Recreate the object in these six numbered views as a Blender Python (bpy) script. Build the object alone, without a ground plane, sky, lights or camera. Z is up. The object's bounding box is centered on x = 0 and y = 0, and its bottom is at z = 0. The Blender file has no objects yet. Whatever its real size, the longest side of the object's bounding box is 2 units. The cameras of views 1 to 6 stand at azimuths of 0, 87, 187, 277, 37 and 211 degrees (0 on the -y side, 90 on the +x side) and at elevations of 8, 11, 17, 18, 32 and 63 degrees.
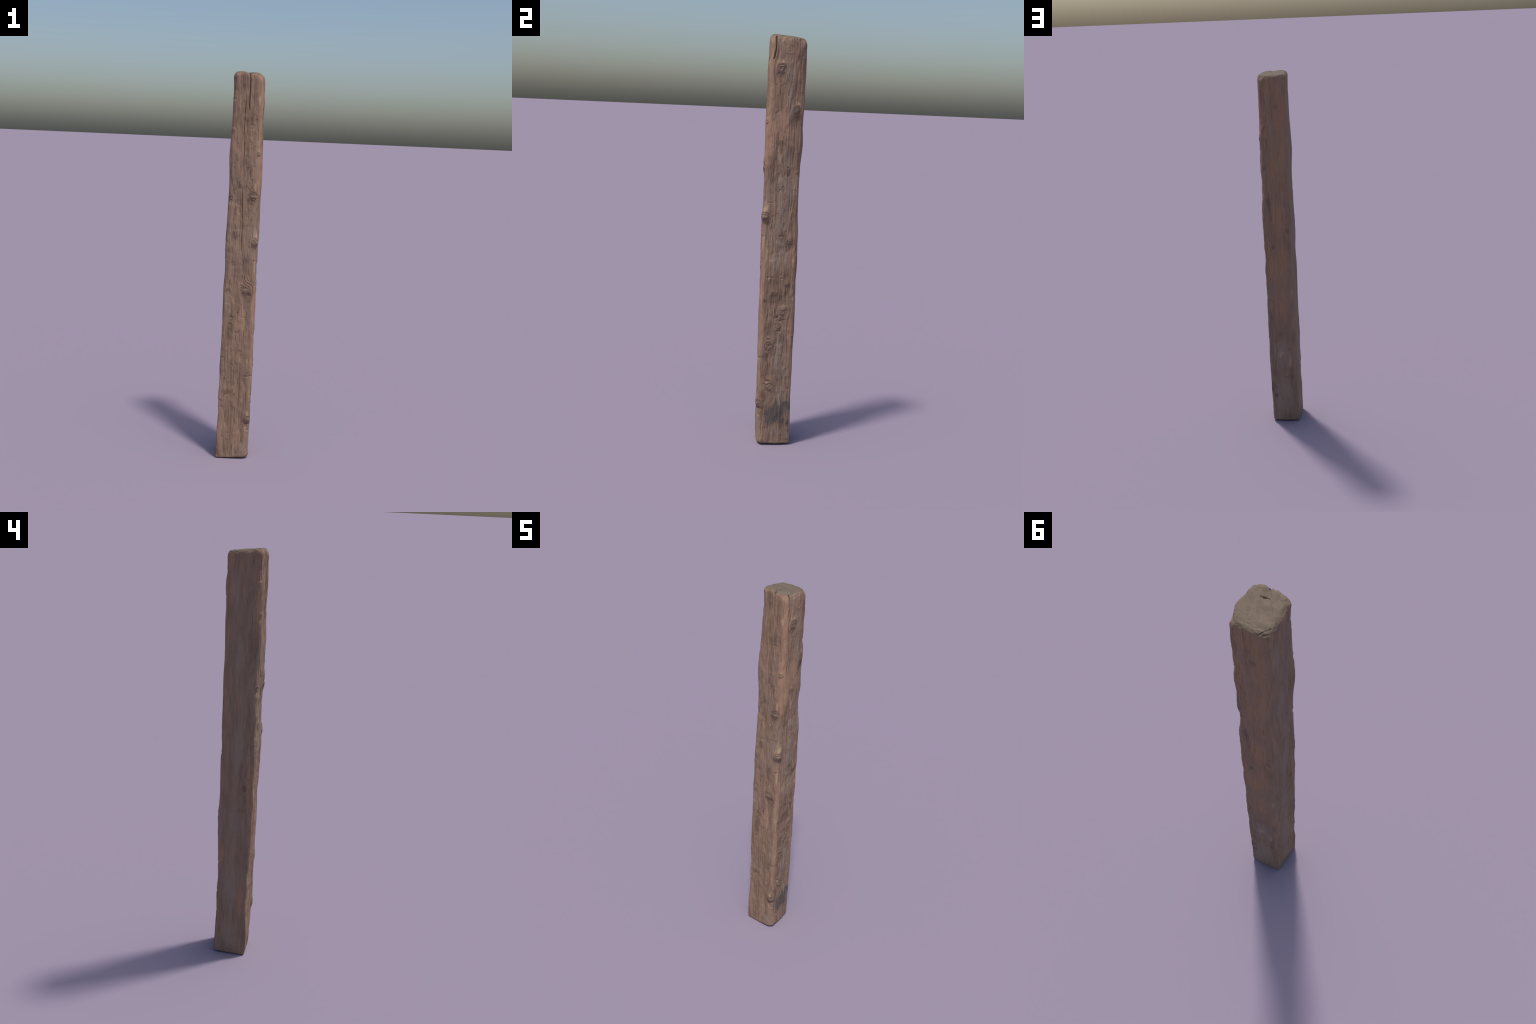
# Weathered hewn timber post: four wandering arrises define the shaft, knots,
# drying checks, dents and chipped ends are cut into one continuous surface.
import bpy, math
import numpy as np

# ------------------------------------------------------------------ post profile
# The shaft is a roughly squared beam.  Each arris (corner line) wanders as it
# climbs: positions in millimetres (x, y) at evenly spaced heights 0 .. 2 m.
ARRIS = {
    "front_left":  [[-91,-73],[-88,-77],[-88,-76],[-85,-72],[-87,-73],[-85,-72],[-87,-75],[-84,-79],[-81,-81],
                    [-81,-81],[-81,-81],[-83,-80],[-78,-83],[-80,-83],[-80,-78],[-76,-78],[-75,-77],[-73,-77],
                    [-75,-79],[-77,-83],[-74,-84],[-69,-80],[-67,-77],[-67,-70],[-68,-72]],
    "front_right": [[82,-76],[81,-77],[81,-81],[81,-82],[79,-84],[83,-84],[85,-87],[83,-84],[83,-87],
                    [85,-85],[87,-83],[83,-87],[77,-90],[76,-94],[74,-91],[75,-88],[82,-92],[96,-94],
                    [97,-96],[95,-95],[90,-92],[91,-93],[91,-98],[90,-97],[86,-99]],
    "back_right":  [[69,94],[69,92],[74,90],[75,87],[76,87],[78,88],[76,87],[80,89],[79,87],
                    [79,86],[78,85],[81,87],[79,85],[84,84],[87,77],[89,76],[82,76],[71,80],
                    [75,87],[74,82],[77,85],[72,86],[73,86],[73,85],[70,86]],
    "back_left":   [[-80,87],[-78,84],[-77,81],[-77,78],[-79,80],[-76,76],[-76,78],[-74,81],[-72,84],
                    [-69,87],[-65,82],[-63,81],[-63,84],[-64,80],[-69,81],[-70,82],[-65,83],[-62,84],
                    [-53,82],[-55,82],[-62,82],[-66,81],[-65,86],[-64,81],[-70,82]],
}
ORDER = ["front_left", "front_right", "back_right", "back_left"]
ROUNDING = [[0.008, 0.011, 0.018, 0.022, 0.028], [0.036, 0.025, 0.023, 0.058, 0.064], [0.014, 0.016, 0.018, 0.022, 0.026], [0.006, 0.006, 0.006, 0.006, 0.006]]   # reach of the arris rounding (m) at five even heights
BOW = {                                          # how far each face swells (mm) at nine even heights
    "front": [-0.8, 1.1, 1.7, 0.7, 0.6, 1.8, 1.0, 0.5, 0.4],
    "right": [2.1, 3.5, 0.9, 2.3, 3.8, 6.5, 7.6, 5.5, 6.7],
    "back": [1.8, 1.8, 1.8, 1.8, 1.8, 1.8, 1.8, 1.8, 1.8],
    "left": [1.0, 0.9, 0.6, 0.5, 0.6, 1.5, 2.4, 2.5, 2.6],
}
FACES = {"front": (0, 1), "right": (1, 2), "back": (2, 3), "left": (3, 0)}
HEIGHT = 2.0
CORNER = np.array([ARRIS[k] for k in ORDER], float) / 1000.0     # 4, n, 2


def arris(c, z):
    """Smooth (Catmull-Rom) position of arris c at heights z."""
    c %= 4
    tab = CORNER[c]
    n = len(tab)
    t = np.clip(np.asarray(z, float) / HEIGHT, 0, 1) * (n - 1)
    i = np.clip(np.floor(t).astype(int), 0, n - 2)
    f = (t - i)[..., None]
    p0 = tab[np.clip(i - 1, 0, n - 1)]; p1 = tab[i]; p2 = tab[i + 1]; p3 = tab[np.clip(i + 2, 0, n - 1)]
    return 0.5 * (2 * p1 + (p2 - p0) * f + (2 * p0 - 5 * p1 + 4 * p2 - p3) * f ** 2 + (3 * p1 - p0 - 3 * p2 + p3) * f ** 3)


def rounding(c, z):
    v = ROUNDING[c % 4]
    return np.interp(z, np.linspace(0, HEIGHT, len(v)), v)


def bow(c, z):
    v = BOW[["front", "right", "back", "left"][c]]
    return np.interp(z, np.linspace(0, HEIGHT, len(v)), v) / 1000.0


def on_face(face, h, z):
    """3D point on a face: h is the horizontal position (mm, x or y), z in metres."""
    a, b = FACES[face]
    pa, pb = arris(a, z), arris(b, z)
    ax = 0 if face in ("front", "back") else 1
    t = (h / 1000.0 - pa[ax]) / (pb[ax] - pa[ax])
    p = pa + (pb - pa) * t
    # keep the point on the rounded arris, not on the sharp corner
    lo, hi = rounding(a, z), rounding(b, z)
    L = np.linalg.norm(pb - pa)
    def shave(s, r):
        return r * max(0.0, 1 - math.sqrt(max(s / r, 0.12))) ** 2
    nrm = np.array([pb[1] - pa[1], -(pb[0] - pa[0])]) / L
    p = p - nrm * (shave(t * L, lo) + shave((1 - t) * L, hi))
    e = np.clip((t * L - lo) / (L - lo - hi), 0, 1)
    p = p + nrm * bow(a, z) * 16 * (e * (1 - e)) ** 2
    return np.array([p[0], p[1], z])


# ------------------------------------------------------------------ noise
def vnoise(p, seed=0):
    """3D gradient-free lattice noise in -1..1, p: (n,3)."""
    p = np.asarray(p, np.float64)
    i = np.floor(p).astype(np.int64)
    f = p - i
    f = f * f * f * (f * (f * 6 - 15) + 10)
    out = np.zeros(len(p))
    for dx in (0, 1):
        wx = f[:, 0] if dx else 1 - f[:, 0]
        for dy in (0, 1):
            wy = f[:, 1] if dy else 1 - f[:, 1]
            for dz in (0, 1):
                wz = f[:, 2] if dz else 1 - f[:, 2]
                h = ((i[:, 0] + dx) * 374761393 + (i[:, 1] + dy) * 668265263 + (i[:, 2] + dz) * 2147483647 + seed * 974634777) & 0xFFFFFFFF
                h = ((h ^ (h >> 13)) * 1274126177) & 0xFFFFFFFF
                h = ((h ^ (h >> 16)) * 2246822519) & 0xFFFFFFFF
                h = h ^ (h >> 15)
                out += wx * wy * wz * ((h & 0xFFFF) / 32767.5 - 1)
    return out


def smooth(x, a, b):
    t = np.clip((x - a) / (b - a), 0, 1)
    return t * t * (3 - 2 * t)


# ------------------------------------------------------------------ surface features
# knots: face, horizontal mm, height m, radius mm, bulge mm, pit mm (hollow at the heart)
KNOTS = [
    ("front", 52, 1.388, 17, 6.1, 4.0), ("front", 70, 1.155, 16, 15, 4.0), ("front", 33, 0.910, 18, 4.1, 2.5),
    ("front", 70, 0.222, 16, 8.8, 2.5), ("front", 70, 1.598, 8, 4.1, 2.5), ("front", -60, 1.376, 9, 2.7, 2.0),
    ("right", -30, 1.842, 17, 4.1, 3.0), ("right", 50, 1.656, 13, 6.1, 1.5), ("right", 46, 1.037, 12, 4.1, 1.5),
    ("right", 26, 0.686, 13, 3.4, 1.5), ("right", 8, 0.620, 11, 4.1, 1.5), ("right", -34, 0.515, 16, 4.7, 3.0),
    ("right", -20, 0.304, 17, 4.7, 2.0), ("right", 44, 0.832, 8, 5.4, 0.5),
    ("back", -10, 1.821, 10, 1.0, 1.2), ("back", -48, 1.151, 9, 1.0, 1.0), ("back", 29, 1.060, 8, 1.0, 1.0),
    ("back", 64, 1.497, 8, 1.0, 1.0), ("back", 4, 1.874, 6, 0.8, 1.5), ("left", -36, 0.893, 9, 0.8, 1.0),
]

# drying checks and splits: face, half width mm, depth mm, [(horizontal mm, height m), ...]
CHECKS = [
    ("front", 2.1, 11.0, [(13, 2.0), (15, 1.947), (15, 1.900), (14, 1.863), (17, 1.80)]),
    ("front", 1.6, 6.5, [(-5, 1.906), (-2, 1.881), (-5, 1.801), (-7, 1.729), (-4, 1.698), (-2, 1.651), (-3, 1.567), (0, 1.503)]),
    ("front", 1.6, 7.0, [(-2, 1.44), (-3, 1.382), (-1, 1.328), (2, 1.263), (3, 1.15), (5, 1.085)]),
    ("front", 1.4, 3.0, [(14, 1.447), (28, 1.425), (41, 1.410)]), ("front", 1.5, 3.0, [(40, 1.474), (49, 1.42)]),
    ("front", 1.6, 3.5, [(70, 1.328), (66, 1.283), (62, 1.224)]), ("front", 1.5, 3.5, [(56, 1.256), (54, 1.185), (72, 1.172)]),
    ("front", 1.4, 2.5, [(-31, 1.246), (-31, 1.213)]),
    ("front", 1.6, 3.5, [(20, 0.998), (31, 0.953), (61, 0.935), (69, 0.909), (64, 0.871)]),
    ("front", 1.4, 2.5, [(31, 0.993), (39, 0.967), (51, 0.951)]), ("front", 1.4, 2.5, [(14, 1.064), (15, 0.998)]),
    ("front", 1.5, 2.5, [(-5, 0.80), (-2, 0.731)]), ("front", 1.5, 2.8, [(-11, 0.697), (-11, 0.663), (-4, 0.613)]),
    ("front", 1.4, 2.5, [(29, 0.699), (31, 0.597)]), ("front", 1.4, 2.5, [(65, 0.808), (64, 0.751)]),
    ("front", 1.4, 2.5, [(-2, 0.297), (-1, 0.193), (-6, 0.104), (-8, 0.0)]), ("front", 1.5, 2.5, [(23, 0.124), (28, 0.0)]),
    ("front", 2.0, 3.0, [(55, 0.37), (55, 0.284)]), ("front", 1.5, 2.5, [(-58, 1.97), (-57, 1.86)]),
    ("front", 1.4, 2.0, [(45, 1.95), (44, 1.80)]), ("front", 1.4, 2.0, [(30, 1.73), (34, 1.60)]),
    ("front", 1.4, 2.0, [(-50, 0.62), (-48, 0.50)]), ("front", 1.4, 2.0, [(48, 0.56), (50, 0.47)]),
    ("right", 2.1, 12.0, [(-59, 1.985), (-57, 1.957), (-58, 1.929), (-62, 1.903), (-68, 1.88)]),
    ("right", 2.8, 4.0, [(-45, 1.945), (-45, 1.921), (-47, 1.87)]), ("right", 1.2, 0.9, [(-6, 1.812), (27, 1.809), (50, 1.812)]),
    ("right", 1.4, 2.5, [(-23, 1.736), (-19, 1.635)]), ("right", 1.4, 2.5, [(44, 1.968), (46, 1.925)]),
    ("right", 1.6, 3.0, [(1, 1.965), (6, 1.923)]), ("right", 1.4, 2.8, [(-25, 1.344), (-25, 1.289), (-22, 1.189)]),
    ("right", 1.4, 2.5, [(-29, 1.533), (-27, 1.498)]), ("right", 1.4, 2.5, [(-49, 1.506), (-47, 1.477)]),
    ("right", 1.4, 2.2, [(29, 1.327), (36, 1.216), (33, 1.17)]), ("right", 2.2, 3.5, [(-38, 0.476), (-33, 0.427), (-28, 0.384)]),
    ("right", 1.2, 1.2, [(23, 0.335), (60, 0.362)]), ("right", 1.2, 1.2, [(8, 0.388), (30, 0.398), (48, 0.412)]),
    ("right", 1.5, 3.0, [(54, 0.572), (58, 0.467)]), ("right", 1.4, 2.2, [(-67, 0.443), (-63, 0.343)]),
    ("right", 1.5, 2.5, [(-56, 0.115), (-54, 0.054)]), ("right", 1.5, 2.5, [(61, 0.138), (61, 0.08)]),
    ("right", 2.4, 3.5, [(38, 0.82), (40, 0.78), (44, 0.74)]), ("right", 1.4, 2.0, [(12, 0.29), (14, 0.20)]),
    ("left", 1.4, 2.2, [(48, 1.347), (42, 1.287), (34, 1.227)]), ("left", 1.5, 2.5, [(44, 0.879), (43, 0.85), (54, 0.839), (48, 0.807), (45, 0.742)]),
    ("left", 1.4, 2.0, [(-3, 0.215), (-15, 0.185)]), ("left", 1.3, 1.8, [(14, 1.29), (9, 1.199)]), ("left", 1.3, 1.8, [(-5, 1.965), (-7, 1.911)]),
    ("back", 1.4, 2.5, [(19, 1.975), (14, 1.874), (13, 1.776), (10, 1.726)]),
    ("back", 1.4, 2.2, [(17, 1.454), (13, 1.412), (10, 1.342), (10, 1.235), (20, 1.164), (26, 1.092)]),
    ("back", 1.8, 3.0, [(-34, 1.433), (-35, 1.37)]), ("back", 1.4, 2.0, [(-19, 1.019), (-16, 0.958)]), ("back", 1.4, 2.0, [(44, 1.314), (44, 1.271)]),
]

# dents, worm holes and torn hollows: face, horizontal mm, height m, half width mm, half height mm, depth mm
DENTS = [
    ("front", -1, 1.649, 2.5, 4, 4), ("front", 54, 1.766, 5, 9, 2), ("front", 38, 1.742, 4, 4, 2), ("front", 6, 1.756, 6, 9, 1),
    ("front", -47, 1.410, 8, 28, 2.0), ("front", 19, 1.528, 5, 6, 2), ("front", -36, 1.184, 9, 22, 1.5), ("front", 25, 1.326, 4, 4, 1.5),
    ("front", 29, 1.237, 6, 5, 1.8), ("front", 50, 0.882, 12, 10, 2.5), ("front", 9, 0.932, 7, 3, 2), ("front", -3, 0.788, 3, 6, 3),
    ("front", -31, 0.764, 9, 5, 2.5), ("front", -42, 0.727, 8, 4, 2.5), ("front", -34, 0.692, 6, 16, 2), ("front", 31, 0.763, 7, 6, 2),
    ("front", -60, 1.04, 4, 8, 1.5), ("front", -24, 1.035, 4, 5, 1.5), ("front", -58, 0.901, 10, 10, 1.2), ("front", -6, 0.347, 4, 4, 3.5),
    ("front", -22, 0.121, 5, 5, 2), ("front", 50, 0.452, 12, 6, 2.0), ("front", -14, 1.93, 5, 10, 1.0), ("front", -45, 0.61, 7, 12, 1.6),
    ("front", -46, 0.35, 9, 7, 1.4), ("front", -38, 0.10, 8, 10, 1.3), ("front", 5, 0.60, 5, 12, 1.2), ("front", 40, 0.33, 8, 22, 1.6),
    ("right", 7, 1.921, 3, 5, 3), ("right", -48, 1.768, 3, 4, 2.5), ("right", -16, 1.773, 3, 3, 2), ("right", 53, 1.628, 10, 9, 3),
    ("right", 19, 1.391, 4, 3, 3), ("right", 24, 1.353, 5, 8, 4.5), ("right", 0, 1.298, 4, 6, 2), ("right", -11, 1.284, 5, 5, 2),
    ("right", -52, 1.223, 12, 4, 2), ("right", -21, 1.172, 4, 4, 2.5), ("right", -42, 1.157, 4, 3, 2), ("right", 43, 1.456, 5, 8, 2),
    ("right", 2, 1.062, 11, 5, 1.8), ("right", 25, 1.084, 5, 10, 1.5), ("right", -7, 0.984, 9, 5, 1.8), ("right", 16, 0.857, 7, 5, 2.5),
    ("right", 16, 0.755, 9, 22, 2.5), ("right", -63, 0.741, 4, 11, 3.5), ("right", -20, 0.765, 20, 20, 1.5), ("right", 0, 0.664, 8, 10, 3.5),
    ("right", 34, 0.651, 10, 4, 2.5), ("right", 15, 0.645, 7, 7, 3), ("right", 11, 0.594, 10, 5, 3), ("right", -37, 0.551, 12, 6, 3.5),
    ("right", -10, 0.512, 5, 7, 2), ("right", -33, 0.336, 12, 6, 3.5), ("right", -48, 0.318, 6, 4, 2), ("right", -69, 0.192, 14, 6, 3),
    ("right", 83, 0.052, 4, 5, 2), ("right", 30, 0.985, 7, 14, 1.5), ("right", -40, 0.86, 22, 5, 1.5), ("right", 60, 0.66, 6, 8, 1.5),
    ("left", -36, 0.947, 5, 5, 1.2), ("left", 38, 0.815, 6, 12, 1.0), ("left", 10, 1.60, 14, 22, 1.0), ("left", -20, 0.60, 18, 30, 1.0),
    ("back", 45, 1.600, 3, 4, 1.5), ("back", 52, 1.37, 4, 6, 1.5), ("back", -39, 0.451, 5, 7, 1.8), ("back", -30, 0.28, 18, 8, 1.4),
    ("back", 0, 0.52, 16, 14, 1.2),
]

# chips knocked out of the arrises: arris index, height m, half height mm, depth mm
CHIPS = [
    (0, 1.868, 10, 1.8), (0, 1.705, 22, 2.1), (0, 1.37, 26, 2.8), (0, 0.55, 10, 1.8), (0, 0.31, 14, 2.1), (0, 1.10, 16, 1.4),
    (2, 1.735, 16, 2.8), (2, 1.45, 22, 2.4), (2, 1.36, 14, 2.4), (2, 0.565, 8, 1.8), (2, 0.30, 9, 1), (2, 1.905, 8, 1.8),
    (3, 1.895, 18, 2.4), (3, 1.79, 8, 1.8), (3, 1.06, 9, 2.1), (3, 0.75, 12, 1.4), (3, 0.50, 10, 2.4), (3, 0.345, 12, 1.8), (3, 0.24, 10, 1.4),
    (1, 1.52, 18, 1.4), (1, 1.06, 14, 2.1), (1, 0.455, 9, 1.8), (1, 0.16, 10, 2.1), (1, 0.68, 16, 1),
]


# ------------------------------------------------------------------ build the base surface
N_EDGE = [80, 84, 82, 84]
N_ROUND = [40, 56, 42, 38]
M_SIDE, M_LIP, M_CAP = 1440, 22, 50

COLS = []                                     # (kind, corner, t)
for c in range(4):
    COLS += [("round", c, t) for t in np.linspace(0, 1, N_ROUND[c], endpoint=False)]
    COLS += [("edge", c, t) for t in np.linspace(0, 1, N_EDGE[c], endpoint=False)]
N = len(COLS)
ROUND_T = {}


def section(z):
    """z: (rows, N) heights -> (rows, N, 2) horizontal position."""
    out = np.zeros(z.shape + (2,))
    j = 0
    for c in range(4):
        n = N_ROUND[c]
        zz = z[:, j:j + n]
        t = np.linspace(0, 1, n, endpoint=False)[None, :, None]
        p = arris(c, zz); a = arris(c - 1, zz) - p; b = arris(c + 1, zz) - p
        a /= np.linalg.norm(a, axis=-1, keepdims=True); b /= np.linalg.norm(b, axis=-1, keepdims=True)
        r = rounding(c, zz)[..., None]
        out[:, j:j + n] = p + a * r * (1 - t) ** 2 + b * r * t ** 2
        j += n
        n = N_EDGE[c]
        zz = z[:, j:j + n]
        t = np.linspace(0, 1, n, endpoint=False)[None, :, None]
        p = arris(c, zz); q = arris(c + 1, zz)
        d = q - p; d /= np.linalg.norm(d, axis=-1, keepdims=True)
        p = p + d * rounding(c, zz)[..., None]; q = q - d * rounding(c + 1, zz)[..., None]
        nrm = np.stack([d[..., 1], -d[..., 0]], -1)
        out[:, j:j + n] = p + (q - p) * t + nrm * bow(c, zz)[..., None] * 16 * (t * (1 - t)) ** 2
        j += n
    return out


def around(values_corner, values_edge):
    """Blend per-corner and per-edge-middle values smoothly around the perimeter."""
    xs, ys = [], []
    j = 0
    for c in range(4):
        xs += [j + N_ROUND[c] / 2, j + N_ROUND[c] + N_EDGE[c] / 2]
        ys += [values_corner[c], values_edge[c]]
        j += N_ROUND[c] + N_EDGE[c]
    xs = np.array([xs[-1] - N] + xs + [xs[0] + N]); ys = np.array([ys[-1]] + ys + [ys[0]])
    return np.interp(np.arange(N), xs, ys)


def bilinear(x, y, fl, fr, br, bl):
    u = np.clip((x + 0.075) / 0.15, -0.2, 1.2); v = np.clip((y + 0.08) / 0.16, -0.2, 1.2)
    return (fl * (1 - u) + fr * u) * (1 - v) + (bl * (1 - u) + br * u) * v


def top_height(x, y):
    return bilinear(x, y, 2.003, 1.998, 1.985, 1.986) - 0.004 * np.exp(-((x - 0.012) / 0.018) ** 2 - ((y + 0.085) / 0.03) ** 2)


def foot_height(x, y):
    return bilinear(x, y, 0.000, 0.007, 0.004, 0.003)


LIP_IN_T = around([0.022, 0.031, 0.024, 0.024], [0.012, 0.013, 0.010, 0.016])
LIP_DN_T = around([0.028, 0.048, 0.042, 0.034], [0.015, 0.018, 0.018, 0.020])
LIP_IN_B = around([0.006, 0.012, 0.014, 0.008], [0.004, 0.006, 0.006, 0.004])
LIP_DN_B = around([0.008, 0.020, 0.014, 0.008], [0.005, 0.007, 0.006, 0.005])

top_xy = section(np.full((1, N), 1.95))[0]
bot_xy = section(np.full((1, N), 0.03))[0]
zt = top_height(top_xy[:, 0], top_xy[:, 1]); zb = foot_height(bot_xy[:, 0], bot_xy[:, 1])

rows_z, rows_in = [], []
lip = np.linspace(0, math.pi / 2, M_LIP + 1)
for a in lip[::-1]:                                            # foot lip, from the underside up
    rows_z.append(zb + LIP_DN_B * (1 - np.sin(a))); rows_in.append(LIP_IN_B * (1 - np.cos(a)))
for t in np.linspace(0, 1, M_SIDE + 1)[1:-1]:
    rows_z.append((zb + LIP_DN_B) * (1 - t) + (zt - LIP_DN_T) * t); rows_in.append(np.zeros(N))
for a in lip:
    rows_z.append(zt - LIP_DN_T * (1 - np.sin(a))); rows_in.append(LIP_IN_T * (1 - np.cos(a)))
Z = np.array(rows_z); IN = np.array(rows_in)
XY = section(Z)
ctr = XY.mean(axis=1, keepdims=True)
rad = np.linalg.norm(XY - ctr, axis=-1, keepdims=True)
XY = ctr + (XY - ctr) * (1 - IN[..., None] / rad)
body = np.concatenate([XY, Z[..., None]], -1)


def cap(edge_row, height_fn, flip):
    c = edge_row[:, :2].mean(0)
    rings = []
    for k in range(1, M_CAP):
        s = 1 - k / M_CAP
        xy = c + (edge_row[:, :2] - c) * s
        w = smooth(np.array(s), 0.8, 1.0)
        zc = height_fn(xy[:, 0], xy[:, 1]); ze = height_fn(edge_row[:, 0], edge_row[:, 1])
        rings.append(np.column_stack([xy, zc + (edge_row[:, 2] - ze) * w]))
    return rings, np.array([[c[0], c[1], height_fn(c[0], c[1])]])


top_rings, top_mid = cap(body[-1], top_height, False)
bot_rings, bot_mid = cap(body[0], foot_height, True)
GRID = np.concatenate([np.array(bot_rings[::-1]), body, np.array(top_rings)], 0)
ROWS = GRID.shape[0]
ROW_FOOT = M_CAP - 1
ROW_TOP = ROWS - (M_CAP - 1)

# base normals from the grid
du = np.roll(GRID, -1, 1) - np.roll(GRID, 1, 1)
dv = np.gradient(GRID, axis=0)
NRM = np.cross(du, dv)
NRM /= np.linalg.norm(NRM, axis=-1, keepdims=True) + 1e-12
P = GRID.reshape(-1, 3).copy()
NR = NRM.reshape(-1, 3)

# ------------------------------------------------------------------ relief
KC = np.array([on_face(k[0], k[1], k[2]) for k in KNOTS])
KR = np.array([k[3] for k in KNOTS]) / 1000.0

G = P.copy()                                     # grain coordinates: fibres bend round knots
for c, r in zip(KC, KR):
    d = P - c
    w = 0.88 * np.exp(-((d[:, 0] ** 2 + d[:, 1] ** 2) / (2.0 * r) ** 2 + (d[:, 2] / (3.6 * r)) ** 2))
    G[:, :2] -= d[:, :2] * w[:, None]
wob = vnoise(P * [9, 9, 5], 3)[:, None] * 0.006
G[:, :2] += wob

end = 1 - smooth(np.abs(NR[:, 2]), 0.55, 0.85)     # 1 on the long sides, 0 on the sawn ends
front = np.clip(-NR[:, 1], 0, 1); right = np.clip(NR[:, 0], 0, 1)
rough = 0.32 + 0.68 * smooth(front + right, 0.3, 0.9)
ridge = np.exp(-(((P[:, 0] - 0.075) / 0.022) ** 2 + ((P[:, 1] + 0.08) / 0.022) ** 2))
rough *= 1 - 0.45 * ridge                           # the worn front right arris is smoother

disp = 0.0005 * vnoise(P * [16, 16, 11], 11) + 0.0008 * vnoise(P * [34, 34, 20], 12)
disp += 0.0008 * vnoise(P * [60, 60, 45], 13) * rough
f1 = vnoise(G * [95, 95, 6], 21); f2 = vnoise(G * [210, 210, 12], 22); f3 = vnoise(G * [380, 380, 22], 23)
disp += end * rough * (0.0010 * f1 + 0.0008 * f2 + 0.00045 * f3)
split = vnoise(G * [150, 150, 4.5], 24)             # sharper open grain lines
disp -= end * rough * 0.0020 * smooth(np.abs(split), 0.10, 0.0) * smooth(vnoise(P * [20, 20, 9], 25), -0.1, 0.5)
fleck = vnoise(G * [110, 110, 26], 29)
disp -= end * rough * 0.0013 * smooth(fleck, 0.30, 0.62) * (0.4 + 0.6 * smooth(front + right, 0.3, 0.9))
flake = vnoise(G * [70, 70, 16], 26)                # torn flakes
disp += end * rough * 0.0011 * smooth(flake, 0.15, 0.28)
saw = 1 - end
disp += saw * (0.0003 * vnoise(P * [120, 120, 60], 27) + 0.0004 * vnoise(P * [40, 40, 40], 28))

# chewed, chipped sawn end: broken rim with small facets
rim = smooth(P[:, 2], 1.93, 1.975) * (1 - smooth(np.abs(NR[:, 2]), 0.97, 0.999)) * smooth(NR[:, 2], 0.05, 0.4)
disp -= rim * (0.0010 * smooth(vnoise(P * [70, 70, 70], 31), -0.1, 0.45) + 0.0007 * np.abs(vnoise(P * [150, 150, 150], 32)))

for (face, h, z, r, bulge, pit), c in zip(KNOTS, KC):
    r /= 1000.0
    sel = np.where(np.abs(P[:, 2] - z) < r * 6)[0]
    d3 = P[sel] - c
    d = np.sqrt(d3[:, 0] ** 2 + d3[:, 1] ** 2 + (d3[:, 2] * 0.9) ** 2)
    d = d * (1 + 0.35 * vnoise(P[sel] * 48, 41) + 0.15 * vnoise(P[sel] * 120, 44))
    sk = np.sqrt(d3[:, 0] ** 2 + d3[:, 1] ** 2 + (np.where(d3[:, 2] > 0, d3[:, 2] * 0.45, d3[:, 2] * 0.9)) ** 2)
    a = bulge / 1000.0 * np.exp(-(sk / (1.25 * r)) ** 2)
    a -= 0.0017 * np.exp(-((d - r) / (0.16 * r)) ** 2) * (0.4 + 0.6 * smooth(vnoise(P[sel] * 40, 42), -0.3, 0.3)) * min(1, r / 0.012)
    a += 0.0002 * np.sin(d / r * 11) * (1 - smooth(d, 0.8 * r, 1.3 * r))
    a -= pit / 1000.0 * 0.7 * np.exp(-(((d3[:, 2] - 0.35 * r) / (0.40 * r)) ** 2 + (np.hypot(d3[:, 0], d3[:, 1]) / (0.75 * r)) ** 2) * (1 + 0.5 * vnoise(P[sel] * 70, 45)))
    a += 0.0014 * vnoise(P[sel] * 170, 43) * (1 - smooth(d, 0.9 * r, 1.4 * r)) * min(1, r / 0.012)
    disp[sel] += a


def polyline_distance(pts, q):
    best = np.full(len(q), 1e9); along = np.zeros(len(q))
    lens = np.linalg.norm(np.diff(pts, axis=0), axis=1); tot = lens.sum(); acc = 0.0
    for a, b, L in zip(pts[:-1], pts[1:], lens):
        t = np.clip(((q - a) @ (b - a)) / (L * L), 0, 1)
        d = np.linalg.norm(q - (a + t[:, None] * (b - a)), axis=1)
        m = d < best
        best[m] = d[m]; along[m] = (acc + t[m] * L) / tot
        acc += L
    return best, along


def soften(pts, n=5):
    """Round a polyline of control points into a smooth curve."""
    q = np.array([pts[0]] + list(pts) + [pts[-1]], float)
    out = []
    for i in range(1, len(q) - 2):
        for t in np.arange(n) / n:
            a, b, c, d = q[i - 1:i + 3]
            out.append(0.5 * (2 * b + (c - a) * t + (2 * a - 5 * b + 4 * c - d) * t * t + (3 * b - a - 3 * c + d) * t ** 3))
    return out + [q[-2]]


FACING = {"front": -NR[:, 1], "right": NR[:, 0], "back": NR[:, 1], "left": -NR[:, 0]}


def in_plane(face, v):
    """Drop the depth axis of a face so that features follow its swelling and its rounded ends."""
    v = v.copy()
    v[..., 1 if face in ("front", "back") else 0] = 0.0
    return v


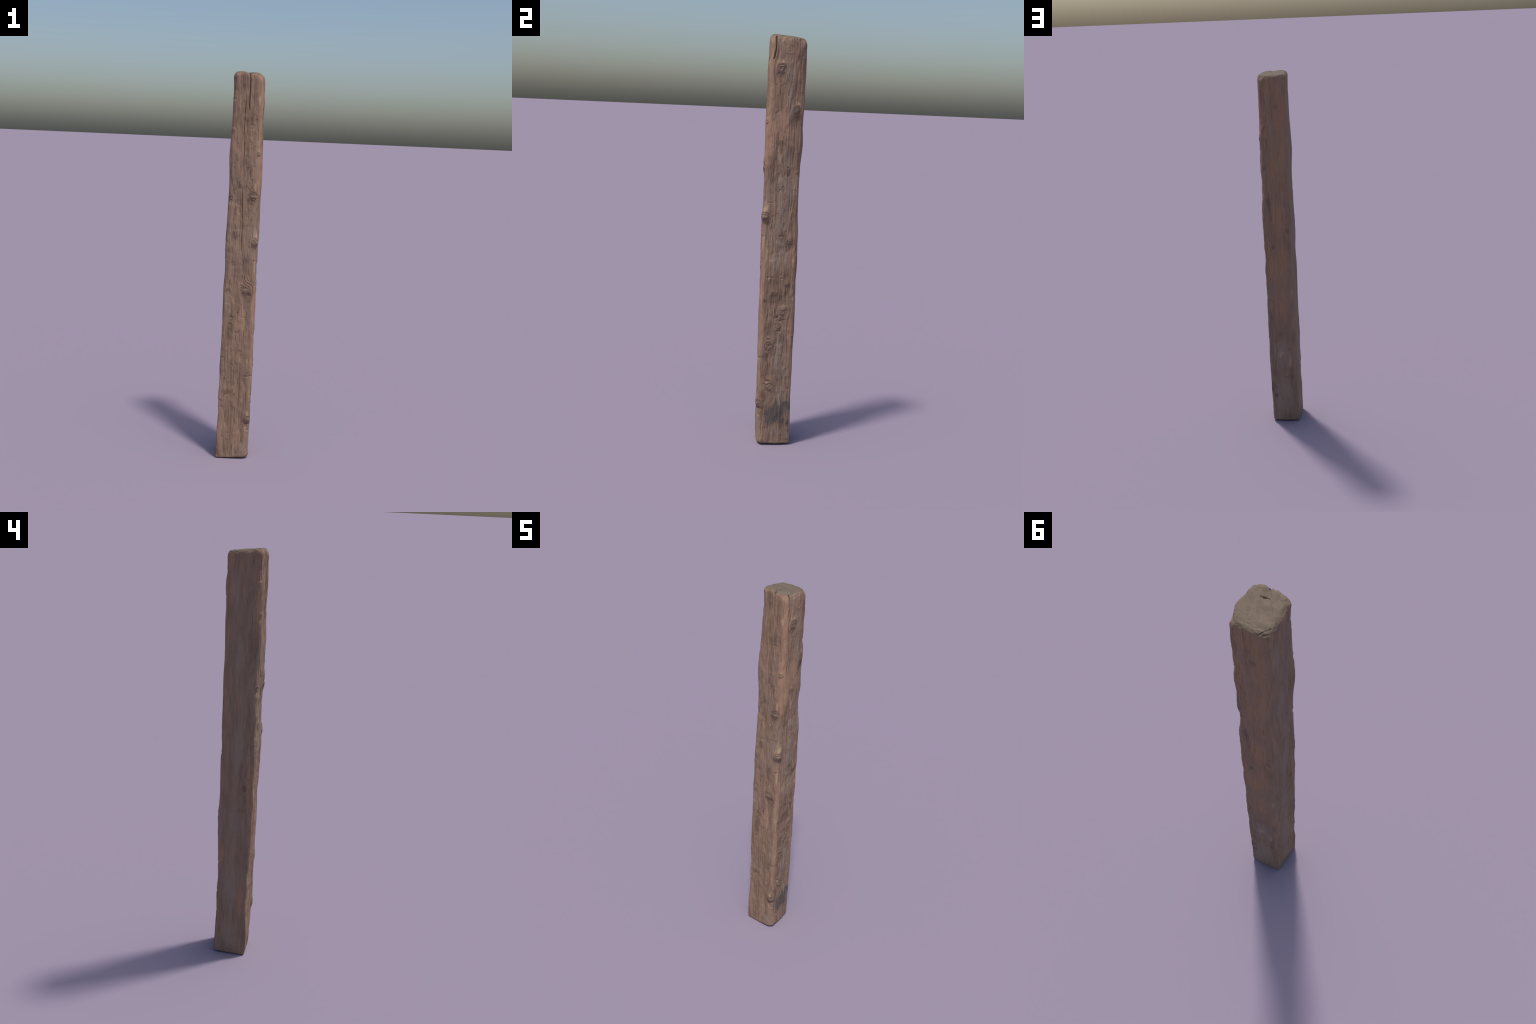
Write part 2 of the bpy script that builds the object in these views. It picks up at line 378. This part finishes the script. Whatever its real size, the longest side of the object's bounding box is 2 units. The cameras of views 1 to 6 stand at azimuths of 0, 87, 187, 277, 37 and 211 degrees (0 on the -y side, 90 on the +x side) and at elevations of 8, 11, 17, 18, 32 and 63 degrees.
for face, w, depth, pts in CHECKS:
    p3 = np.array([on_face(face, h, z) for h, z in (soften(pts) if len(pts) > 2 else pts)])
    lo, hi = p3[:, 2].min() - 0.012, p3[:, 2].max() + 0.012
    sel = np.where((P[:, 2] > lo) & (P[:, 2] < hi) & (FACING[face] > 0.2))[0]
    if not len(sel):
        continue
    q = P[sel].copy()
    n2 = vnoise(q * [40, 40, 60], 51) * 0.0013
    d, s = polyline_distance(in_plane(face, p3), in_plane(face, q))
    d = np.abs(d + n2 * 0.6)
    top_open = pts[0][1] > 1.97 or pts[-1][1] < 0.01
    taper = np.minimum(1, 6 * np.minimum(1 - s if pts[0][1] > 1.97 else np.minimum(s, 1 - s) if not top_open else s, 0.5) + 0.05)
    disp[sel] -= depth / 1000.0 * taper * np.exp(-(d / (w / 1000.0)) ** 2)
    disp[sel] += 0.0008 * min(1.0, depth / 6.0) * taper * np.exp(-((d - 2.6 * w / 1000.0) / (1.6 * w / 1000.0)) ** 2)   # lifted lips

for face, h, z, rw, rh, depth in DENTS:
    c = on_face(face, h, z)
    sel = np.where((np.abs(P[:, 2] - z) < rh * 0.003) & (FACING[face] > 0.2))[0]
    d3 = in_plane(face, P[sel] - c)
    k = np.sqrt((d3[:, 0] ** 2 + d3[:, 1] ** 2) / (rw / 1000) ** 2 + (d3[:, 2] / (rh / 1000)) ** 2)
    k = k * (1 + 0.35 * vnoise(P[sel] * [110, 110, 60], 61) + 0.25 * vnoise(P[sel] * [260, 260, 110], 62))
    disp[sel] -= depth / 1000.0 * (1 - smooth(k, 0.15, 1.35))

for c, z, hh, depth in CHIPS:
    p = arris(c, np.array([z]))[0]
    mid = CORNER[:, :, :].mean((0, 1))
    sel = np.where(np.abs(P[:, 2] - z) < hh * 0.0025)[0]
    dz = (P[sel, 2] - z) / (hh / 1000.0)
    dz = np.where(dz > 0, dz * 1.5, dz * 0.8)
    dr = np.linalg.norm(P[sel, :2] - p, axis=1) / 0.021
    k = np.sqrt(dz ** 2 + dr ** 2) * (1 + 0.25 * vnoise(P[sel] * 60, 71))
    disp[sel] -= depth / 1000.0 * (1 - smooth(k, 0.5, 1.15))

# splits across the sawn top: (x, y) mm pairs, half width mm, depth mm
for w, depth, line in [(1.6, 4.0, [(26, -34), (12, -36), (-4, -37)]), (2.0, 4.0, [(16, -35), (9, -36)]),
                       (1.3, 1.6, [(11, -72), (-15, -33), (-40, 7)]), (1.3, 2.2, [(61, -63), (48, -70)]),
                       (1.6, 4.0, [(-36, 80), (-50, 62), (-60, 50)]), (1.5, 2.5, [(-44, 84), (-60, 70)]),
                       (1.2, 1.0, [(12, 32), (15, 52)]), (1.2, 1.0, [(20, 10), (34, 30)]), (1.6, 1.5, [(13, -84), (12, -70)])]:
    p3 = np.array([(x / 1000, y / 1000, top_height(x / 1000, y / 1000)) for x, y in line])
    sel = np.where(P[:, 2] > 1.94)[0]
    q = P[sel].copy()
    p3[:, 2] = 0; q[:, 2] = 0
    d, s = polyline_distance(p3, q)
    disp[sel] -= smooth(NR[sel, 2], 0.2, 0.6) * depth / 1000.0 * np.exp(-((d + 0.0005 * vnoise(P[sel] * 90, 81)) / (w / 1000)) ** 2)

disp *= 0.35 + 0.65 * smooth(P[:, 2], 0.0, 0.02)
V = P + NR * disp[:, None]
V[:, 2] = np.where(V[:, 2] < 0.0, 0.0, V[:, 2])
mids = np.concatenate([bot_mid, top_mid])
verts = np.concatenate([V, mids])
lo, hi = verts[:, 2].min(), verts[:, 2].max()
verts[:, 2] = (verts[:, 2] - lo) * HEIGHT / (hi - lo)

# ------------------------------------------------------------------ faces, normals, regions
r = np.arange(ROWS - 1)[:, None]; j = np.arange(N)[None, :]; jn = (j + 1) % N
quads = np.stack([r * N + j, r * N + jn, (r + 1) * N + jn, (r + 1) * N + j], -1).reshape(-1, 4)
quad_row = np.repeat(np.arange(ROWS - 1), N)
jj = np.arange(N); jjn = (jj + 1) % N
fan_b = np.stack([np.full(N, len(V)), jjn, jj], -1)
fan_t = np.stack([np.full(N, len(V) + 1), (ROWS - 1) * N + jj, (ROWS - 1) * N + jjn], -1)

vn = np.zeros_like(verts)
for f in (quads, fan_b, fan_t):
    a = verts[f[:, 0]]; b = verts[f[:, 1]]; c = verts[f[:, 2]]
    fn = np.cross(c - a, verts[f[:, 3]] - b) if f.shape[1] == 4 else np.cross(b - a, c - a)
    for k in range(f.shape[1]):
        for ax in range(3):
            vn[:, ax] += np.bincount(f[:, k], fn[:, ax], len(verts))
vn /= np.linalg.norm(vn, axis=1, keepdims=True) + 1e-15

region = np.zeros(len(quads), int)                         # 0 shaft, 1 sawn top, 2 sawn foot, 10+ knots
qc = P[quads].mean(1)
LIP_SPLIT = M_LIP // 2
region[quad_row >= ROW_TOP - LIP_SPLIT] = 1
region[quad_row < ROW_FOOT + LIP_SPLIT] = 2
for k, (c, rr) in enumerate(zip(KC, KR)):
    region[(np.linalg.norm(qc - c, axis=1) < rr * 1.05) & (region == 0)] = 10 + k

# ------------------------------------------------------------------ materials
class Nodes:
    def __init__(self, tree):
        self.t = tree

    def new(self, kind, **props):
        n = self.t.nodes.new(kind)
        for k, v in props.items():
            setattr(n, k, v)
        return n

    def link(self, a, b):
        self.t.links.new(a, b)

    def put(self, socket, v):
        if hasattr(v, "is_output"):
            self.link(v, socket)
        else:
            socket.default_value = v

    def math(self, op, a, b=0.0, clamp=False):
        n = self.new("ShaderNodeMath", operation=op, use_clamp=clamp)
        self.put(n.inputs[0], a); self.put(n.inputs[1], b)
        return n.outputs[0]

    def vec(self, op, a, b=(0, 0, 0)):
        n = self.new("ShaderNodeVectorMath", operation=op)
        self.put(n.inputs[0], a); self.put(n.inputs[1], b)
        return n.outputs["Value"] if op in ("LENGTH", "DISTANCE", "DOT_PRODUCT") else n.outputs["Vector"]

    def step(self, x, a, b, lo=0.0, hi=1.0):
        n = self.new("ShaderNodeMapRange", interpolation_type="SMOOTHSTEP")
        self.put(n.inputs["Value"], x)
        n.inputs["From Min"].default_value = a; n.inputs["From Max"].default_value = b
        n.inputs["To Min"].default_value = lo; n.inputs["To Max"].default_value = hi
        return n.outputs[0]

    def noise(self, vec, scale, stretch=(1, 1, 1), detail=3.0, rough=0.55):
        m = self.vec("MULTIPLY", vec, tuple(scale * s for s in stretch))
        n = self.new("ShaderNodeTexNoise")
        self.link(m, n.inputs["Vector"])
        n.inputs["Scale"].default_value = 1.0
        n.inputs["Detail"].default_value = detail
        n.inputs["Roughness"].default_value = rough
        return n

    def mix(self, fac, a, b, blend="MIX"):
        n = self.new("ShaderNodeMix", data_type="RGBA", blend_type=blend)
        self.put(n.inputs[0], fac); self.put(n.inputs[6], a); self.put(n.inputs[7], b)
        return n.outputs[2]


def make_group(name, ins, outs, build):
    g = bpy.data.node_groups.new(name, "ShaderNodeTree")
    for nm, ty in ins:
        g.interface.new_socket(nm, in_out="INPUT", socket_type=ty)
    for nm, ty in outs:
        g.interface.new_socket(nm, in_out="OUTPUT", socket_type=ty)
    gi = g.nodes.new("NodeGroupInput"); go = g.nodes.new("NodeGroupOutput")
    build(Nodes(g), gi, go)
    return g


def build_spot(n, gi, go):
    d = n.vec("SUBTRACT", gi.outputs["Point"], gi.outputs["Center"])
    d = n.vec("MULTIPLY", d, gi.outputs["Inverse Size"])
    m = n.math("MAXIMUM", n.step(n.vec("LENGTH", d), 1.5, 0.0), gi.outputs["Previous"])
    n.link(m, go.inputs["Mask"])
    n.link(n.vec("ADD", gi.outputs["Point"], n.math("MULTIPLY", m, 1e-8)), go.inputs["Point"])    # keeps evaluation in sequence


def build_bend(n, gi, go):
    d = n.vec("SUBTRACT", gi.outputs["Point"], gi.outputs["Center"])
    e = n.vec("MULTIPLY", d, (0.5, 0.5, 0.28))
    l = n.math("DIVIDE", n.vec("LENGTH", e), gi.outputs["Radius"])
    w = n.math("EXPONENT", n.math("MULTIPLY", n.math("MULTIPLY", l, l), -1.0))
    w = n.math("MULTIPLY", w, 0.88)
    h = n.vec("MULTIPLY", d, (1, 1, 0))
    s = n.new("ShaderNodeVectorMath", operation="SCALE")
    n.link(h, s.inputs[0]); n.link(w, s.inputs["Scale"])
    g = n.vec("SUBTRACT", gi.outputs["Grain"], s.outputs[0])
    n.link(g, go.inputs["Grain"])
    n.link(n.vec("ADD", gi.outputs["Point"], n.math("MULTIPLY", w, 1e-8)), go.inputs["Point"])


def build_rings(n, gi, go):
    d = n.math("DIVIDE", n.vec("DISTANCE", gi.outputs["Point"], gi.outputs["Center"]), gi.outputs["Radius"])
    heart = n.step(d, 1.25, 0.75)
    ring = n.math("SINE", n.math("MULTIPLY", d, 11.0))
    ring = n.math("MULTIPLY", n.step(ring, -0.2, 1.0), heart)
    halo = n.math("MULTIPLY", n.step(d, 0.85, 1.1), n.step(d, 1.7, 1.15))
    heart = n.math("MAXIMUM", heart, gi.outputs["Heart"]); ring = n.math("MAXIMUM", ring, gi.outputs["Ring"])
    halo = n.math("MAXIMUM", halo, gi.outputs["Halo"])
    n.link(heart, go.inputs["Heart"]); n.link(ring, go.inputs["Ring"]); n.link(halo, go.inputs["Halo"])
    n.link(n.vec("ADD", gi.outputs["Point"], n.math("MULTIPLY", halo, 1e-8)), go.inputs["Point"])


F, VEC = "NodeSocketFloat", "NodeSocketVector"
SPOT = make_group("stain_spot", [("Point", VEC), ("Center", VEC), ("Inverse Size", VEC), ("Previous", F)], [("Mask", F), ("Point", VEC)], build_spot)
BEND = make_group("grain_bend", [("Grain", VEC), ("Point", VEC), ("Center", VEC), ("Radius", F)], [("Grain", VEC), ("Point", VEC)], build_bend)
RINGS = make_group("knot_rings", [("Point", VEC), ("Center", VEC), ("Radius", F), ("Heart", F), ("Ring", F), ("Halo", F)],
                   [("Heart", F), ("Ring", F), ("Halo", F), ("Point", VEC)], build_rings)


def group(n, g, **ins):
    x = n.new("ShaderNodeGroup"); x.node_tree = g
    for k, v in ins.items():
        n.put(x.inputs[k.replace("_", " ")], v)
    return x


# stains: face, horizontal mm, height m, half width mm, half height mm
STAINS = {
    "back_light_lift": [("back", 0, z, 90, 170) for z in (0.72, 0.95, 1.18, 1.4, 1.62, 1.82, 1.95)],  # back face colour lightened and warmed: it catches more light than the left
    "pale": [("right", -26, 1.876, 14, 14), ("front", 78, 1.192, 10, 18), ("front", 72, 1.03, 7, 55), ("front", 64, 1.44, 9, 30),
             ("right", 46, 1.050, 14, 9), ("right", 8, 0.625, 12, 10), ("right", 30, 0.69, 14, 12), ("right", -70, 1.19, 14, 22),
             ("right", -40, 0.855, 16, 5), ("right", 45, 0.838, 9, 5), ("right", -64, 0.98, 8, 80), ("front", 62, 0.25, 10, 16),
             ("front", 62, 0.17, 9, 18), ("right", -36, 0.322, 6, 14), ("right", 56, 1.68, 12, 14), ("front", -60, 1.36, 6, 12),
             ("front", 64, 1.86, 8, 26), ("right", -48, 1.89, 5, 26), ("back", -62, 0.80, 7, 34), ("left", -70, 0.42, 6, 40),
             ("back", -40, 0.37, 10, 40), ("back", 10, 0.42, 22, 20), ("right", -18, 1.43, 10, 30)],
    "char": [("right", 10, 0.168, 50, 52), ("right", -12, 0.15, 30, 50), ("right", 36, 0.180, 36, 36), ("right", 60, 0.214, 26, 20),
             ("right", 78, 0.205, 14, 26), ("right", 43, 0.13, 18, 22), ("right", 14, 0.215, 10, 26), ("right", 76, 0.114, 12, 16),
             ("back", 68, 0.225, 6, 30), ("back", 48, 0.166, 12, 13)],
    "dark": [("front", -47, 1.412, 12, 34), ("front", 19, 1.528, 12, 14), ("front", 12, 1.555, 16, 22), ("front", -36, 1.184, 18, 34),
             ("front", 46, 1.372, 30, 18), ("front", 66, 1.135, 24, 20), ("front", 50, 0.880, 24, 18), ("front", 36, 1.51, 12, 40),
             ("front", -31, 0.762, 16, 8), ("front", -42, 0.727, 14, 8), ("front", -35, 0.692, 12, 22), ("front", -58, 0.90, 20, 20),
             ("front", 54, 1.766, 12, 16), ("front", 8, 1.755, 18, 18), ("front", 33, 1.78, 10, 50), ("front", 38, 1.88, 6, 70),
             ("front", 29, 1.237, 14, 8), ("front", 58, 0.205, 26, 14), ("front", -3, 0.788, 7, 10), ("front", -6, 0.347, 7, 7),
             ("front", -46, 0.36, 26, 24), ("front", 46, 0.44, 14, 30), ("front", -40, 0.68, 24, 60), ("front", -14, 1.93, 10, 14),
             ("front", 0, 0.69, 26, 10), ("front", -20, 1.44, 8, 16), ("front", -52, 1.11, 20, 22), ("front", 25, 1.06, 26, 30),
             ("right", -36, 1.818, 22, 14), ("right", 22, 1.372, 12, 22), ("right", -70, 1.125, 22, 18), ("right", 10, 1.07, 26, 26),
             ("right", -22, 0.835, 34, 20), ("right", -20, 0.755, 40, 40), ("right", 20, 0.755, 22, 30), ("right", 0, 0.664, 14, 24),
             ("right", 22, 0.648, 26, 10), ("right", -34, 0.54, 30, 20), ("right", -50, 0.46, 18, 26), ("right", -30, 0.335, 24, 12),
             ("right", -54, 0.262, 22, 26), ("right", -66, 0.195, 34, 16), ("right", 10, 0.595, 16, 8), ("right", 56, 1.62, 22, 22),
             ("right", 60, 1.90, 16, 60), ("right", -20, 1.50, 30, 20), ("right", -45, 1.33, 22, 30), ("right", 40, 0.80, 14, 34),
             ("right", -63, 0.741, 8, 14), ("right", 0, 1.29, 16, 18), ("right", -34, 0.40, 14, 40), ("right", -34, 0.60, 30, 50),
             ("back", -10, 1.821, 14, 14), ("back", -48, 1.155, 16, 16), ("back", 29, 1.06, 12, 12), ("back", -36, 0.451, 12, 14),
             ("back", -30, 0.28, 40, 16), ("back", 2, 0.545, 34, 22), ("back", 48, 1.30, 16, 60), ("back", -60, 0.52, 16, 26),
             ("left", -36, 0.89, 16, 20), ("left", -25, 0.78, 20, 20)],
    "grey": [("right", 16, 1.73, 16, 60), ("right", 22, 1.65, 18, 46), ("right", 20, 1.43, 26, 60), ("right", 0, 1.31, 44, 60),
             ("right", 5, 1.20, 44, 60), ("right", -6, 1.03, 40, 50), ("right", -14, 0.94, 34, 60), ("right", 30, 0.93, 18, 50),
             ("right", 18, 0.51, 26, 60), ("right", 14, 0.43, 30, 70), ("right", 42, 0.38, 30, 50), ("right", 38, 0.28, 30, 60),
             ("right", 12, 0.07, 44, 40), ("right", -10, 1.12, 50, 60), ("right", 20, 0.98, 44, 50), ("right", 40, 0.20, 30, 60), ("right", 40, 1.30, 30, 80), ("right", 14, 1.84, 22, 60), ("front", 50, 1.20, 22, 60), ("front", 52, 0.06, 26, 50), ("back", 32, 1.86, 16, 110),
             ("back", 30, 1.72, 26, 60), ("back", 20, 1.28, 20, 90), ("back", 10, 0.42, 60, 120), ("back", 0, 0.16, 70, 130),
             ("left", 30, 1.80, 26, 120), ("left", 14, 1.52, 30, 110), ("left", 0, 1.10, 34, 160), ("left", 10, 0.72, 34, 140),
             ("left", 16, 0.35, 36, 150), ("left", 6, 0.1, 40, 80), ("left", 70, 1.16, 14, 40), ("front", -62, 0.86, 18, 70)],
    "warm": [("front", 74, 1.90, 18, 130), ("front", 78, 1.62, 20, 150), ("front", 80, 1.42, 16, 110), ("right", -74, 1.80, 18, 160),
             ("right", -66, 1.52, 26, 130), ("right", -20, 1.58, 50, 90), ("right", 34, 1.54, 30, 70), ("right", 30, 1.90, 26, 90),
             ("front", 78, 1.02, 16, 80), ("front", 80, 0.80, 18, 150), ("front", 80, 0.58, 20, 130), ("front", 80, 0.36, 18, 100),
             ("right", -76, 0.60, 16, 200), ("right", -74, 0.40, 18, 120), ("right", -74, 0.90, 12, 120), ("right", 60, 0.95, 16, 120),
             ("right", 64, 0.60, 16, 140), ("front", 18, 0.74, 26, 100), ("front", -20, 1.30, 20, 60), ("right", 70, 1.28, 12, 120),
             ("front", 20, 0.10, 20, 80), ("front", -52, 1.34, 12, 40), ("right", -50, 0.07, 16, 60)],
    "rust": [("back", -38, 1.80, 18, 130), ("back", -24, 1.90, 22, 50), ("back", -15, 1.74, 26, 70), ("back", -44, 1.66, 14, 90),
             ("back", 56, 1.64, 12, 40), ("back", -34, 1.40, 12, 60), ("back", -30, 1.55, 26, 90), ("back", -50, 1.12, 14, 20),
             ("back", 0, 0.70, 22, 50), ("back", -59, 0.80, 8, 40), ("back", -12, 0.79, 14, 40), ("back", 55, 0.72, 8, 22), ("back", 30, 1.92, 40, 70), ("back", 50, 1.74, 26, 110), ("back", 0, 1.22, 50, 110), ("back", 24, 0.92, 40, 100), ("back", 60, 1.04, 18, 120),
             ("back", -20, 1.00, 26, 110), ("back", -66, 0.62, 8, 60), ("back", 10, 1.50, 30, 60), ("left", 22, 1.93, 6, 24),
             ("left", 50, 1.82, 12, 50), ("left", 78, 1.71, 8, 30), ("left", 0, 1.82, 8, 24), ("front", -15, 1.49, 8, 20),
             ("left", -60, 0.9, 14, 200), ("left", -62, 1.75, 12, 160), ("left", 60, 0.55, 14, 60), ("left", -40, 0.3, 20, 110),
             ("front", -48, 0.335, 6, 12), ("front", 54, 0.20, 10, 14), ("left", 66, 1.30, 14, 120), ("left", 60, 1.95, 14, 60)],
}

LOOK = {"dark_line": (0.108, 0.068, 0.047, 1), "mid": (0.227, 0.146, 0.100, 1), "light": (0.308, 0.203, 0.140, 1),
        "char": (0.112, 0.097, 0.085, 1), "dark": (0.122, 0.079, 0.057, 1), "grey": (0.290, 0.221, 0.170, 1),
        "warm": (0.385, 0.234, 0.154, 1), "rust": (0.385, 0.216, 0.120, 1), "pale": (0.430, 0.304, 0.208, 1),
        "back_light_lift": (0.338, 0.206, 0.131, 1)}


def fade_bsdf(n, color, height, strength=0.35, rough=0.85):
    out = n.new("ShaderNodeOutputMaterial")
    b = n.new("ShaderNodeBsdfPrincipled")
    n.put(b.inputs["Base Color"], color)
    b.inputs["Roughness"].default_value = rough
    b.inputs["Specular IOR Level"].default_value = 0.25
    bump = n.new("ShaderNodeBump")
    bump.inputs["Strength"].default_value = strength
    bump.inputs["Distance"].default_value = 0.0012
    n.link(height, bump.inputs["Height"])
    n.link(bump.outputs[0], b.inputs["Normal"])
    n.link(b.outputs[0], out.inputs["Surface"])


def wood_material():
    mat = bpy.data.materials.new("weathered_long_grain")
    mat.use_nodes = True
    mat.node_tree.nodes.clear()
    n = Nodes(mat.node_tree)
    P0 = n.new("ShaderNodeTexCoord").outputs["Object"]
    grain = P1 = P0
    for c, rr in zip(KC, KR):
        if rr < 0.0085:
            continue
        g = group(n, BEND, Grain=grain, Point=P1, Center=tuple(c), Radius=float(rr))
        grain, P1 = g.outputs
    wv = n.noise(P0, 9, (1, 1, 0.6), 2)
    w = n.vec("MULTIPLY", n.vec("SUBTRACT", wv.outputs["Color"], (0.5, 0.5, 0.5)), (0.016, 0.016, 0.0))
    grain = n.vec("ADD", grain, w)
    ev = n.noise(P0, 75, (1, 1, 0.35), 4, 0.65)
    edge = n.vec("ADD", P0, n.vec("MULTIPLY", n.vec("SUBTRACT", ev.outputs["Color"], (0.5, 0.5, 0.5)), (0.026, 0.026, 0.060)))

    fine = n.noise(grain, 420, (1, 1, 0.06), 3, 0.6).outputs["Fac"]
    mid = n.noise(grain, 150, (1, 1, 0.075), 4, 0.62).outputs["Fac"]
    broad = n.noise(grain, 45, (1, 1, 0.12), 4, 0.6).outputs["Fac"]
    fleck = n.noise(grain, 95, (1, 1, 0.28), 4, 0.65).outputs["Fac"]
    blotch = n.noise(P0, 30, (1, 1, 0.5), 4, 0.6).outputs["Fac"]
    patch = n.noise(P0, 9, (1, 1, 0.5), 3, 0.5).outputs["Fac"]

    sx = n.new("ShaderNodeSeparateXYZ")
    n.link(edge, sx.inputs[0])
    side = n.math("SUBTRACT", sx.outputs["Y"], sx.outputs["X"])
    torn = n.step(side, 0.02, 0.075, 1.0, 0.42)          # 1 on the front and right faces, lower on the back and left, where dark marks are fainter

    def amount(m, k):
        return n.math("MULTIPLY", n.math("MULTIPLY", m, k), torn)
    col = n.mix(n.step(broad, 0.32, 0.68), LOOK["mid"], LOOK["light"])
    col = n.mix(n.math("MULTIPLY", n.step(patch, 0.45, 0.68), 0.35), col, LOOK["grey"])

    def stain(kind, amount, lo=0.15, hi=0.95, fibre=1.0):
        nonlocal col
        m, pt = 0.0, edge
        for face, h, z, rw, rh in STAINS[kind]:
            c = on_face(face, h, z)
            iw, ih = 1000.0 / rw, 1000.0 / rh
            deep = 1000.0 / max(rw, 14)
            inv = (iw, deep, ih) if face in ("front", "back") else (deep, iw, ih)
            m, pt = group(n, SPOT, Point=pt, Center=tuple(c), Inverse_Size=inv, Previous=m).outputs
        tone = n.math("SUBTRACT", n.math("ADD", mid, n.math("MULTIPLY", fleck, 0.8)), 0.9)
        m = n.math("MULTIPLY", m, n.math("ADD", 1.0, n.math("MULTIPLY", tone, fibre * 1.6)))
        m = n.step(m, lo, hi)
        return n.math("MULTIPLY", m, amount)

    col = n.mix(stain("grey", 0.75), col, LOOK["grey"])
    col = n.mix(stain("warm", 0.70), col, LOOK["warm"])
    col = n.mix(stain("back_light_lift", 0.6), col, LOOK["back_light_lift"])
    col = n.mix(stain("rust", 0.65), col, LOOK["rust"])
    # fibre streaks over everything
    col = n.mix(amount(n.step(mid, 0.50, 0.30), 0.45), col, LOOK["dark_line"])
    col = n.mix(n.math("MULTIPLY", n.step(mid, 0.54, 0.72), 0.30), col, LOOK["light"])
    col = n.mix(amount(n.step(fine, 0.48, 0.28), 0.35), col, LOOK["dark_line"])
    col = n.mix(amount(n.step(blotch, 0.56, 0.74), 0.36), col, LOOK["dark"])
    col = n.mix(amount(n.step(fleck, 0.55, 0.70), 0.35), col, LOOK["dark"])
    col = n.mix(stain("pale", 0.65), col, LOOK["pale"])
    col = n.mix(amount(stain("dark", 1.0), 0.56), col, LOOK["dark"])

    heart = ring = halo = 0.0
    pt = n.vec("ADD", P0, n.vec("MULTIPLY", n.vec("SUBTRACT", ev.outputs["Color"], (0.5, 0.5, 0.5)), (0.016, 0.016, 0.016)))
    for c, rr in zip(KC, KR):
        heart, ring, halo, pt = group(n, RINGS, Point=pt, Center=tuple(c), Radius=float(rr), Heart=heart, Ring=ring, Halo=halo).outputs
    col = n.mix(amount(halo, 0.50), col, LOOK["dark"])
    col = n.mix(amount(heart, 0.5), col, (0.190, 0.143, 0.106, 1))
    col = n.mix(amount(ring, 0.32), col, (0.09, 0.068, 0.055, 1))
    col = n.mix(stain("char", 0.88, 0.12, 0.60, 0.7), col, LOOK["char"])
    height = n.math("ADD", n.math("MULTIPLY", fine, 0.6), n.math("MULTIPLY", mid, 0.5))
    fade_bsdf(n, col, height)
    return mat


def end_material():
    mat = bpy.data.materials.new("weathered_end_grain")
    mat.use_nodes = True
    mat.node_tree.nodes.clear()
    n = Nodes(mat.node_tree)
    P0 = n.new("ShaderNodeTexCoord").outputs["Object"]
    wv = n.noise(P0, 25, (1, 1, 1), 3)
    q = n.vec("ADD", P0, n.vec("MULTIPLY", n.vec("SUBTRACT", wv.outputs["Color"], (0.5, 0.5, 0.5)), (0.012, 0.012, 0.0)))
    r = n.vec("LENGTH", n.vec("MULTIPLY", n.vec("SUBTRACT", q, (0.018, 0.02, 0)), (1, 1, 0)))
    rings = n.math("SINE", n.math("MULTIPLY", r, 900.0))
    fine = n.noise(P0, 260, (1, 1, 1), 4, 0.65).outputs["Fac"]
    blot = n.noise(P0, 34, (1, 1, 1), 4, 0.6).outputs["Fac"]
    col = n.mix(n.step(blot, 0.35, 0.65), (0.146, 0.114, 0.084, 1), (0.196, 0.148, 0.107, 1))
    col = n.mix(n.math("MULTIPLY", n.step(rings, 0.2, 1.0), 0.12), col, (0.10, 0.085, 0.07, 1))
    col = n.mix(n.math("MULTIPLY", n.step(fine, 0.5, 0.3), 0.25), col, (0.10, 0.082, 0.066, 1))
    fade_bsdf(n, col, fine, 0.3, 0.9)
    return mat


wood, end_grain = wood_material(), end_material()

# ------------------------------------------------------------------ objects
root = bpy.data.objects.new("wooden_post", None)
root["label"] = "tall weathered square wooden post with knots and cracks"
root["category"] = "wooden post"
bpy.context.scene.collection.objects.link(root)


def add_part(name, faces_list, mat):
    flat = np.concatenate([f.ravel() for f in faces_list])
    sizes = np.concatenate([np.full(len(f), f.shape[1]) for f in faces_list])
    used, idx = np.unique(flat, return_inverse=True)
    me = bpy.data.meshes.new(name)
    me.vertices.add(len(used)); me.vertices.foreach_set("co", verts[used].astype(np.float32).ravel())
    me.loops.add(len(flat)); me.loops.foreach_set("vertex_index", idx.astype(np.int32).ravel())
    me.polygons.add(len(sizes))
    me.polygons.foreach_set("loop_start", np.concatenate([[0], np.cumsum(sizes)[:-1]]).astype(np.int32))
    me.update(calc_edges=True)
    me.polygons.foreach_set("use_smooth", np.ones(len(sizes), bool))
    me.normals_split_custom_set_from_vertices([tuple(v) for v in vn[used]])
    me.materials.append(mat)
    ob = bpy.data.objects.new(name, me)
    bpy.context.scene.collection.objects.link(ob)
    ob.parent = root
    return ob


add_part("shaft", [quads[region == 0]], wood)
add_part("sawn_top", [quads[region == 1], fan_t], end_grain)
add_part("sawn_foot", [quads[region == 2], fan_b], wood)
for k in range(len(KNOTS)):
    sel = region == 10 + k
    if sel.sum() > 4:
        add_part("knot", [quads[sel]], wood)
